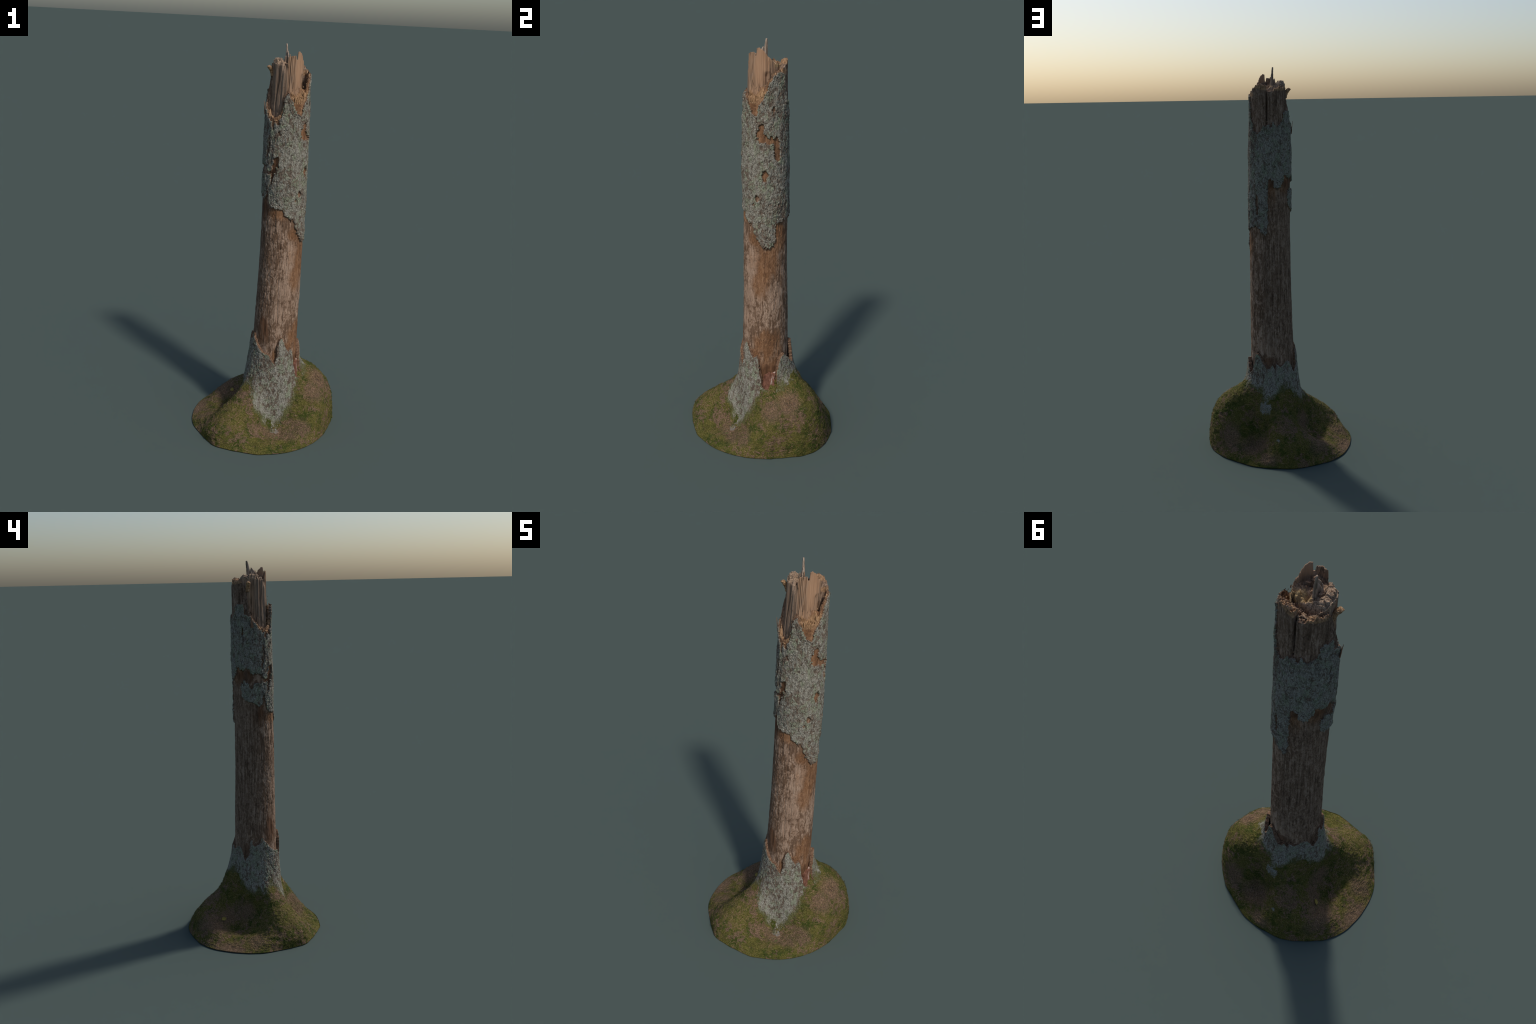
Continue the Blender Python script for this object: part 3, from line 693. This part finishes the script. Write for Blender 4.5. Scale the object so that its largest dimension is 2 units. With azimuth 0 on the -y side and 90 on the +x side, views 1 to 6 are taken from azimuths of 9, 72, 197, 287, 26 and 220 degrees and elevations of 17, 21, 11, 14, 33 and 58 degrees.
# --- lifted sliver of bark at the notch, and wood chips along the torn bark edge
blade('bark_sliver', at(-161, 1.665, .1095), (-.0705, -.038, 1.7285), .016, .005, (.35, -.94, 0), plain('sliver_brown', [(.3, (.10, .05, .03)), (.7, (.27, .15, .09))], 120), lop=.1)

def build_chips():
    M = plain('torn_fibres', [(.3, (.11, .057, .027)), (.5, (.28, .165, .085)), (.7, (.42, .28, .165))], 140, (1, 1, .2))
    V = []; Q = []
    for i in range(330):
        a = rng.uniform(-165, 16)
        zt = float(around(WOOD_TOP, [a])[0])
        inward = rng.uniform(.0, .022) if a < -15 else rng.uniform(0, .010)
        _, _, r = spine(zt)
        r = float(r) - inward
        w = rng.uniform(.0012, .0036) * rng.choice([1, 1, 1.9]); l = rng.uniform(.004, .018) * (1.5 if -80 < a < -20 else .6)
        zb = zt - .012 + inward * (.9 if -85 < a < -15 else -.5)
        c = np.array(at(a, zb, r)); rd = np.array([math.cos(math.radians(a)), math.sin(math.radians(a)), 0]); tg = np.array([-rd[1], rd[0], 0])
        up = np.array([0, 0, 1]) + rd * rng.uniform(-.35, .25) + tg * rng.uniform(-.2, .2)
        b = len(V)
        for s, k in ((0, 1), (.55, .85), (1, .25)):
            for sx, sy in ((-1, -1), (1, -1), (1, 1), (-1, 1)):
                V.append(c + up * (l * s + rng.uniform(-.001, .001)) + tg * w * k * sx + rd * w * .6 * k * sy)
        for k in (0, 4):
            for j in range(4): Q.append((b + k + j, b + k + (j + 1) % 4, b + k + 4 + (j + 1) % 4, b + k + 4 + j))
        Q.append((b + 8, b + 9, b + 10, b + 11))
    make_object('torn_wood_fibre', V, Q, M, root, kind='stuff', smooth_shade=False)
build_chips()

# --- litter: needles, dry grass and moss shoots lying on the mound
def scatter(name, count, length, width, lift, mat, seed, area=None, curl=.4):
    g = np.random.default_rng(seed)
    m, n = MOUND.shape[:2]
    du = np.linalg.norm(np.roll(MOUND, -1, 1) - MOUND, axis=-1); dv = np.linalg.norm(np.gradient(MOUND, axis=0), axis=-1)
    w = du * dv
    P = MOUND
    line = around(LICHEN_BOTTOM, THD)[None]
    w = w * (P[..., 2] < line - .004) * (P[..., 2] > .012)
    if area is not None: w = w * area(P)
    idx = g.choice(m * n, count, p=(w / w.sum()).ravel())
    p = P.reshape(-1, 3)[idx] + g.normal(0, .0012, (count, 3)); nn = MOUND_N.reshape(-1, 3)[idx]
    d = g.normal(0, 1, (count, 3)); d = d - nn * (d * nn).sum(-1, keepdims=True); d /= np.linalg.norm(d, axis=-1, keepdims=True)
    side = np.cross(nn, d)
    L = g.uniform(*length, count)[:, None]; W = g.uniform(*width, count)[:, None]
    li = g.uniform(*lift, count)[:, None]; cu = g.normal(0, curl, count)[:, None]
    V = np.zeros((count, 8, 3))
    for k, s in enumerate((-.5, -.17, .17, .5)):
        arc = (.25 - s * s)
        c = p + d * L * s + side * L * cu * arc + nn * (.0006 + li * L * (arc if lift[1] < .6 else (s + .5)))
        ww = W * (1 if k in (1, 2) else .45)
        V[:, 2 * k] = c - side * ww * .5 - nn * ww * .2; V[:, 2 * k + 1] = c + side * ww * .5 + nn * ww * .2
    b = np.arange(count)[:, None] * 8
    Q = np.concatenate([b + np.array([2 * k, 2 * k + 1, 2 * k + 3, 2 * k + 2]) for k in range(3)], 0)
    make_object(name, V, Q, mat, root, kind='stuff')

def random_plain(name, stops):
    N = Nodes(name)
    col = N.ramp(N.noise(95, (1, 1, 1), 3, .7), stops)
    return N.done(col, .85, .2)
brown_zone = lambda P: .35 + 1.5 * smooth(0, .35, noise(P, 11, 201)) + 3 * np.exp(-((P[..., 0] - .285) ** 2 + (P[..., 1] - .05) ** 2) / .05 ** 2)
scatter('needle_litter', 3600, (.008, .028), (.0006, .0013), (.0, .15), random_plain('dry_needles', [(.3, (.12, .065, .034)), (.5, (.23, .140, .080)), (.7, (.36, .25, .15))]), 5, brown_zone, .18)
scatter('moss_shoot', 9000, (.003, .009), (.0008, .0018), (.25, .6), random_plain('moss_green', [(.3, (.030, .032, .008)), (.5, (.090, .085, .022)), (.7, (.17, .145, .05))]), 6,
        lambda P: .4 + 1.2 * smooth(.1, -.3, noise(P, 11, 201)))

# --- a yellow leaf lying in the hollow
def build_leaf():
    k = np.linspace(0, 1, 12); V = []
    i = np.argmin(np.linalg.norm(MOUND - np.array([-.187, .124, .085]), axis=-1)); up = MOUND_N.reshape(-1, 3)[i]
    c = MOUND.reshape(-1, 3)[i] + up * .004
    d = np.array([.75, -.66, 0]); d -= up * (d @ up); d /= np.linalg.norm(d); s = np.cross(up, d)
    for t in k:
        w = .0085 * math.sin(math.pi * min(1, t * .92 + .05)) ** .8
        for x in (-1, -.5, 0, .5, 1):
            V.append(c + d * (t - .5) * .030 + s * w * x * 1.25 + up * (.0022 * abs(x) + .002 * math.sin(3 * t)))
    ob = make_object('leaf', V, grid_quads(12, 5, closed=False), plain('yellow_leaf', [(.3, (.17, .13, .028)), (.7, (.28, .22, .06))], 60, (1, 1, 1)), root)
    so = ob.modifiers.new('thickness', 'SOLIDIFY'); so.thickness = .0005
build_leaf()
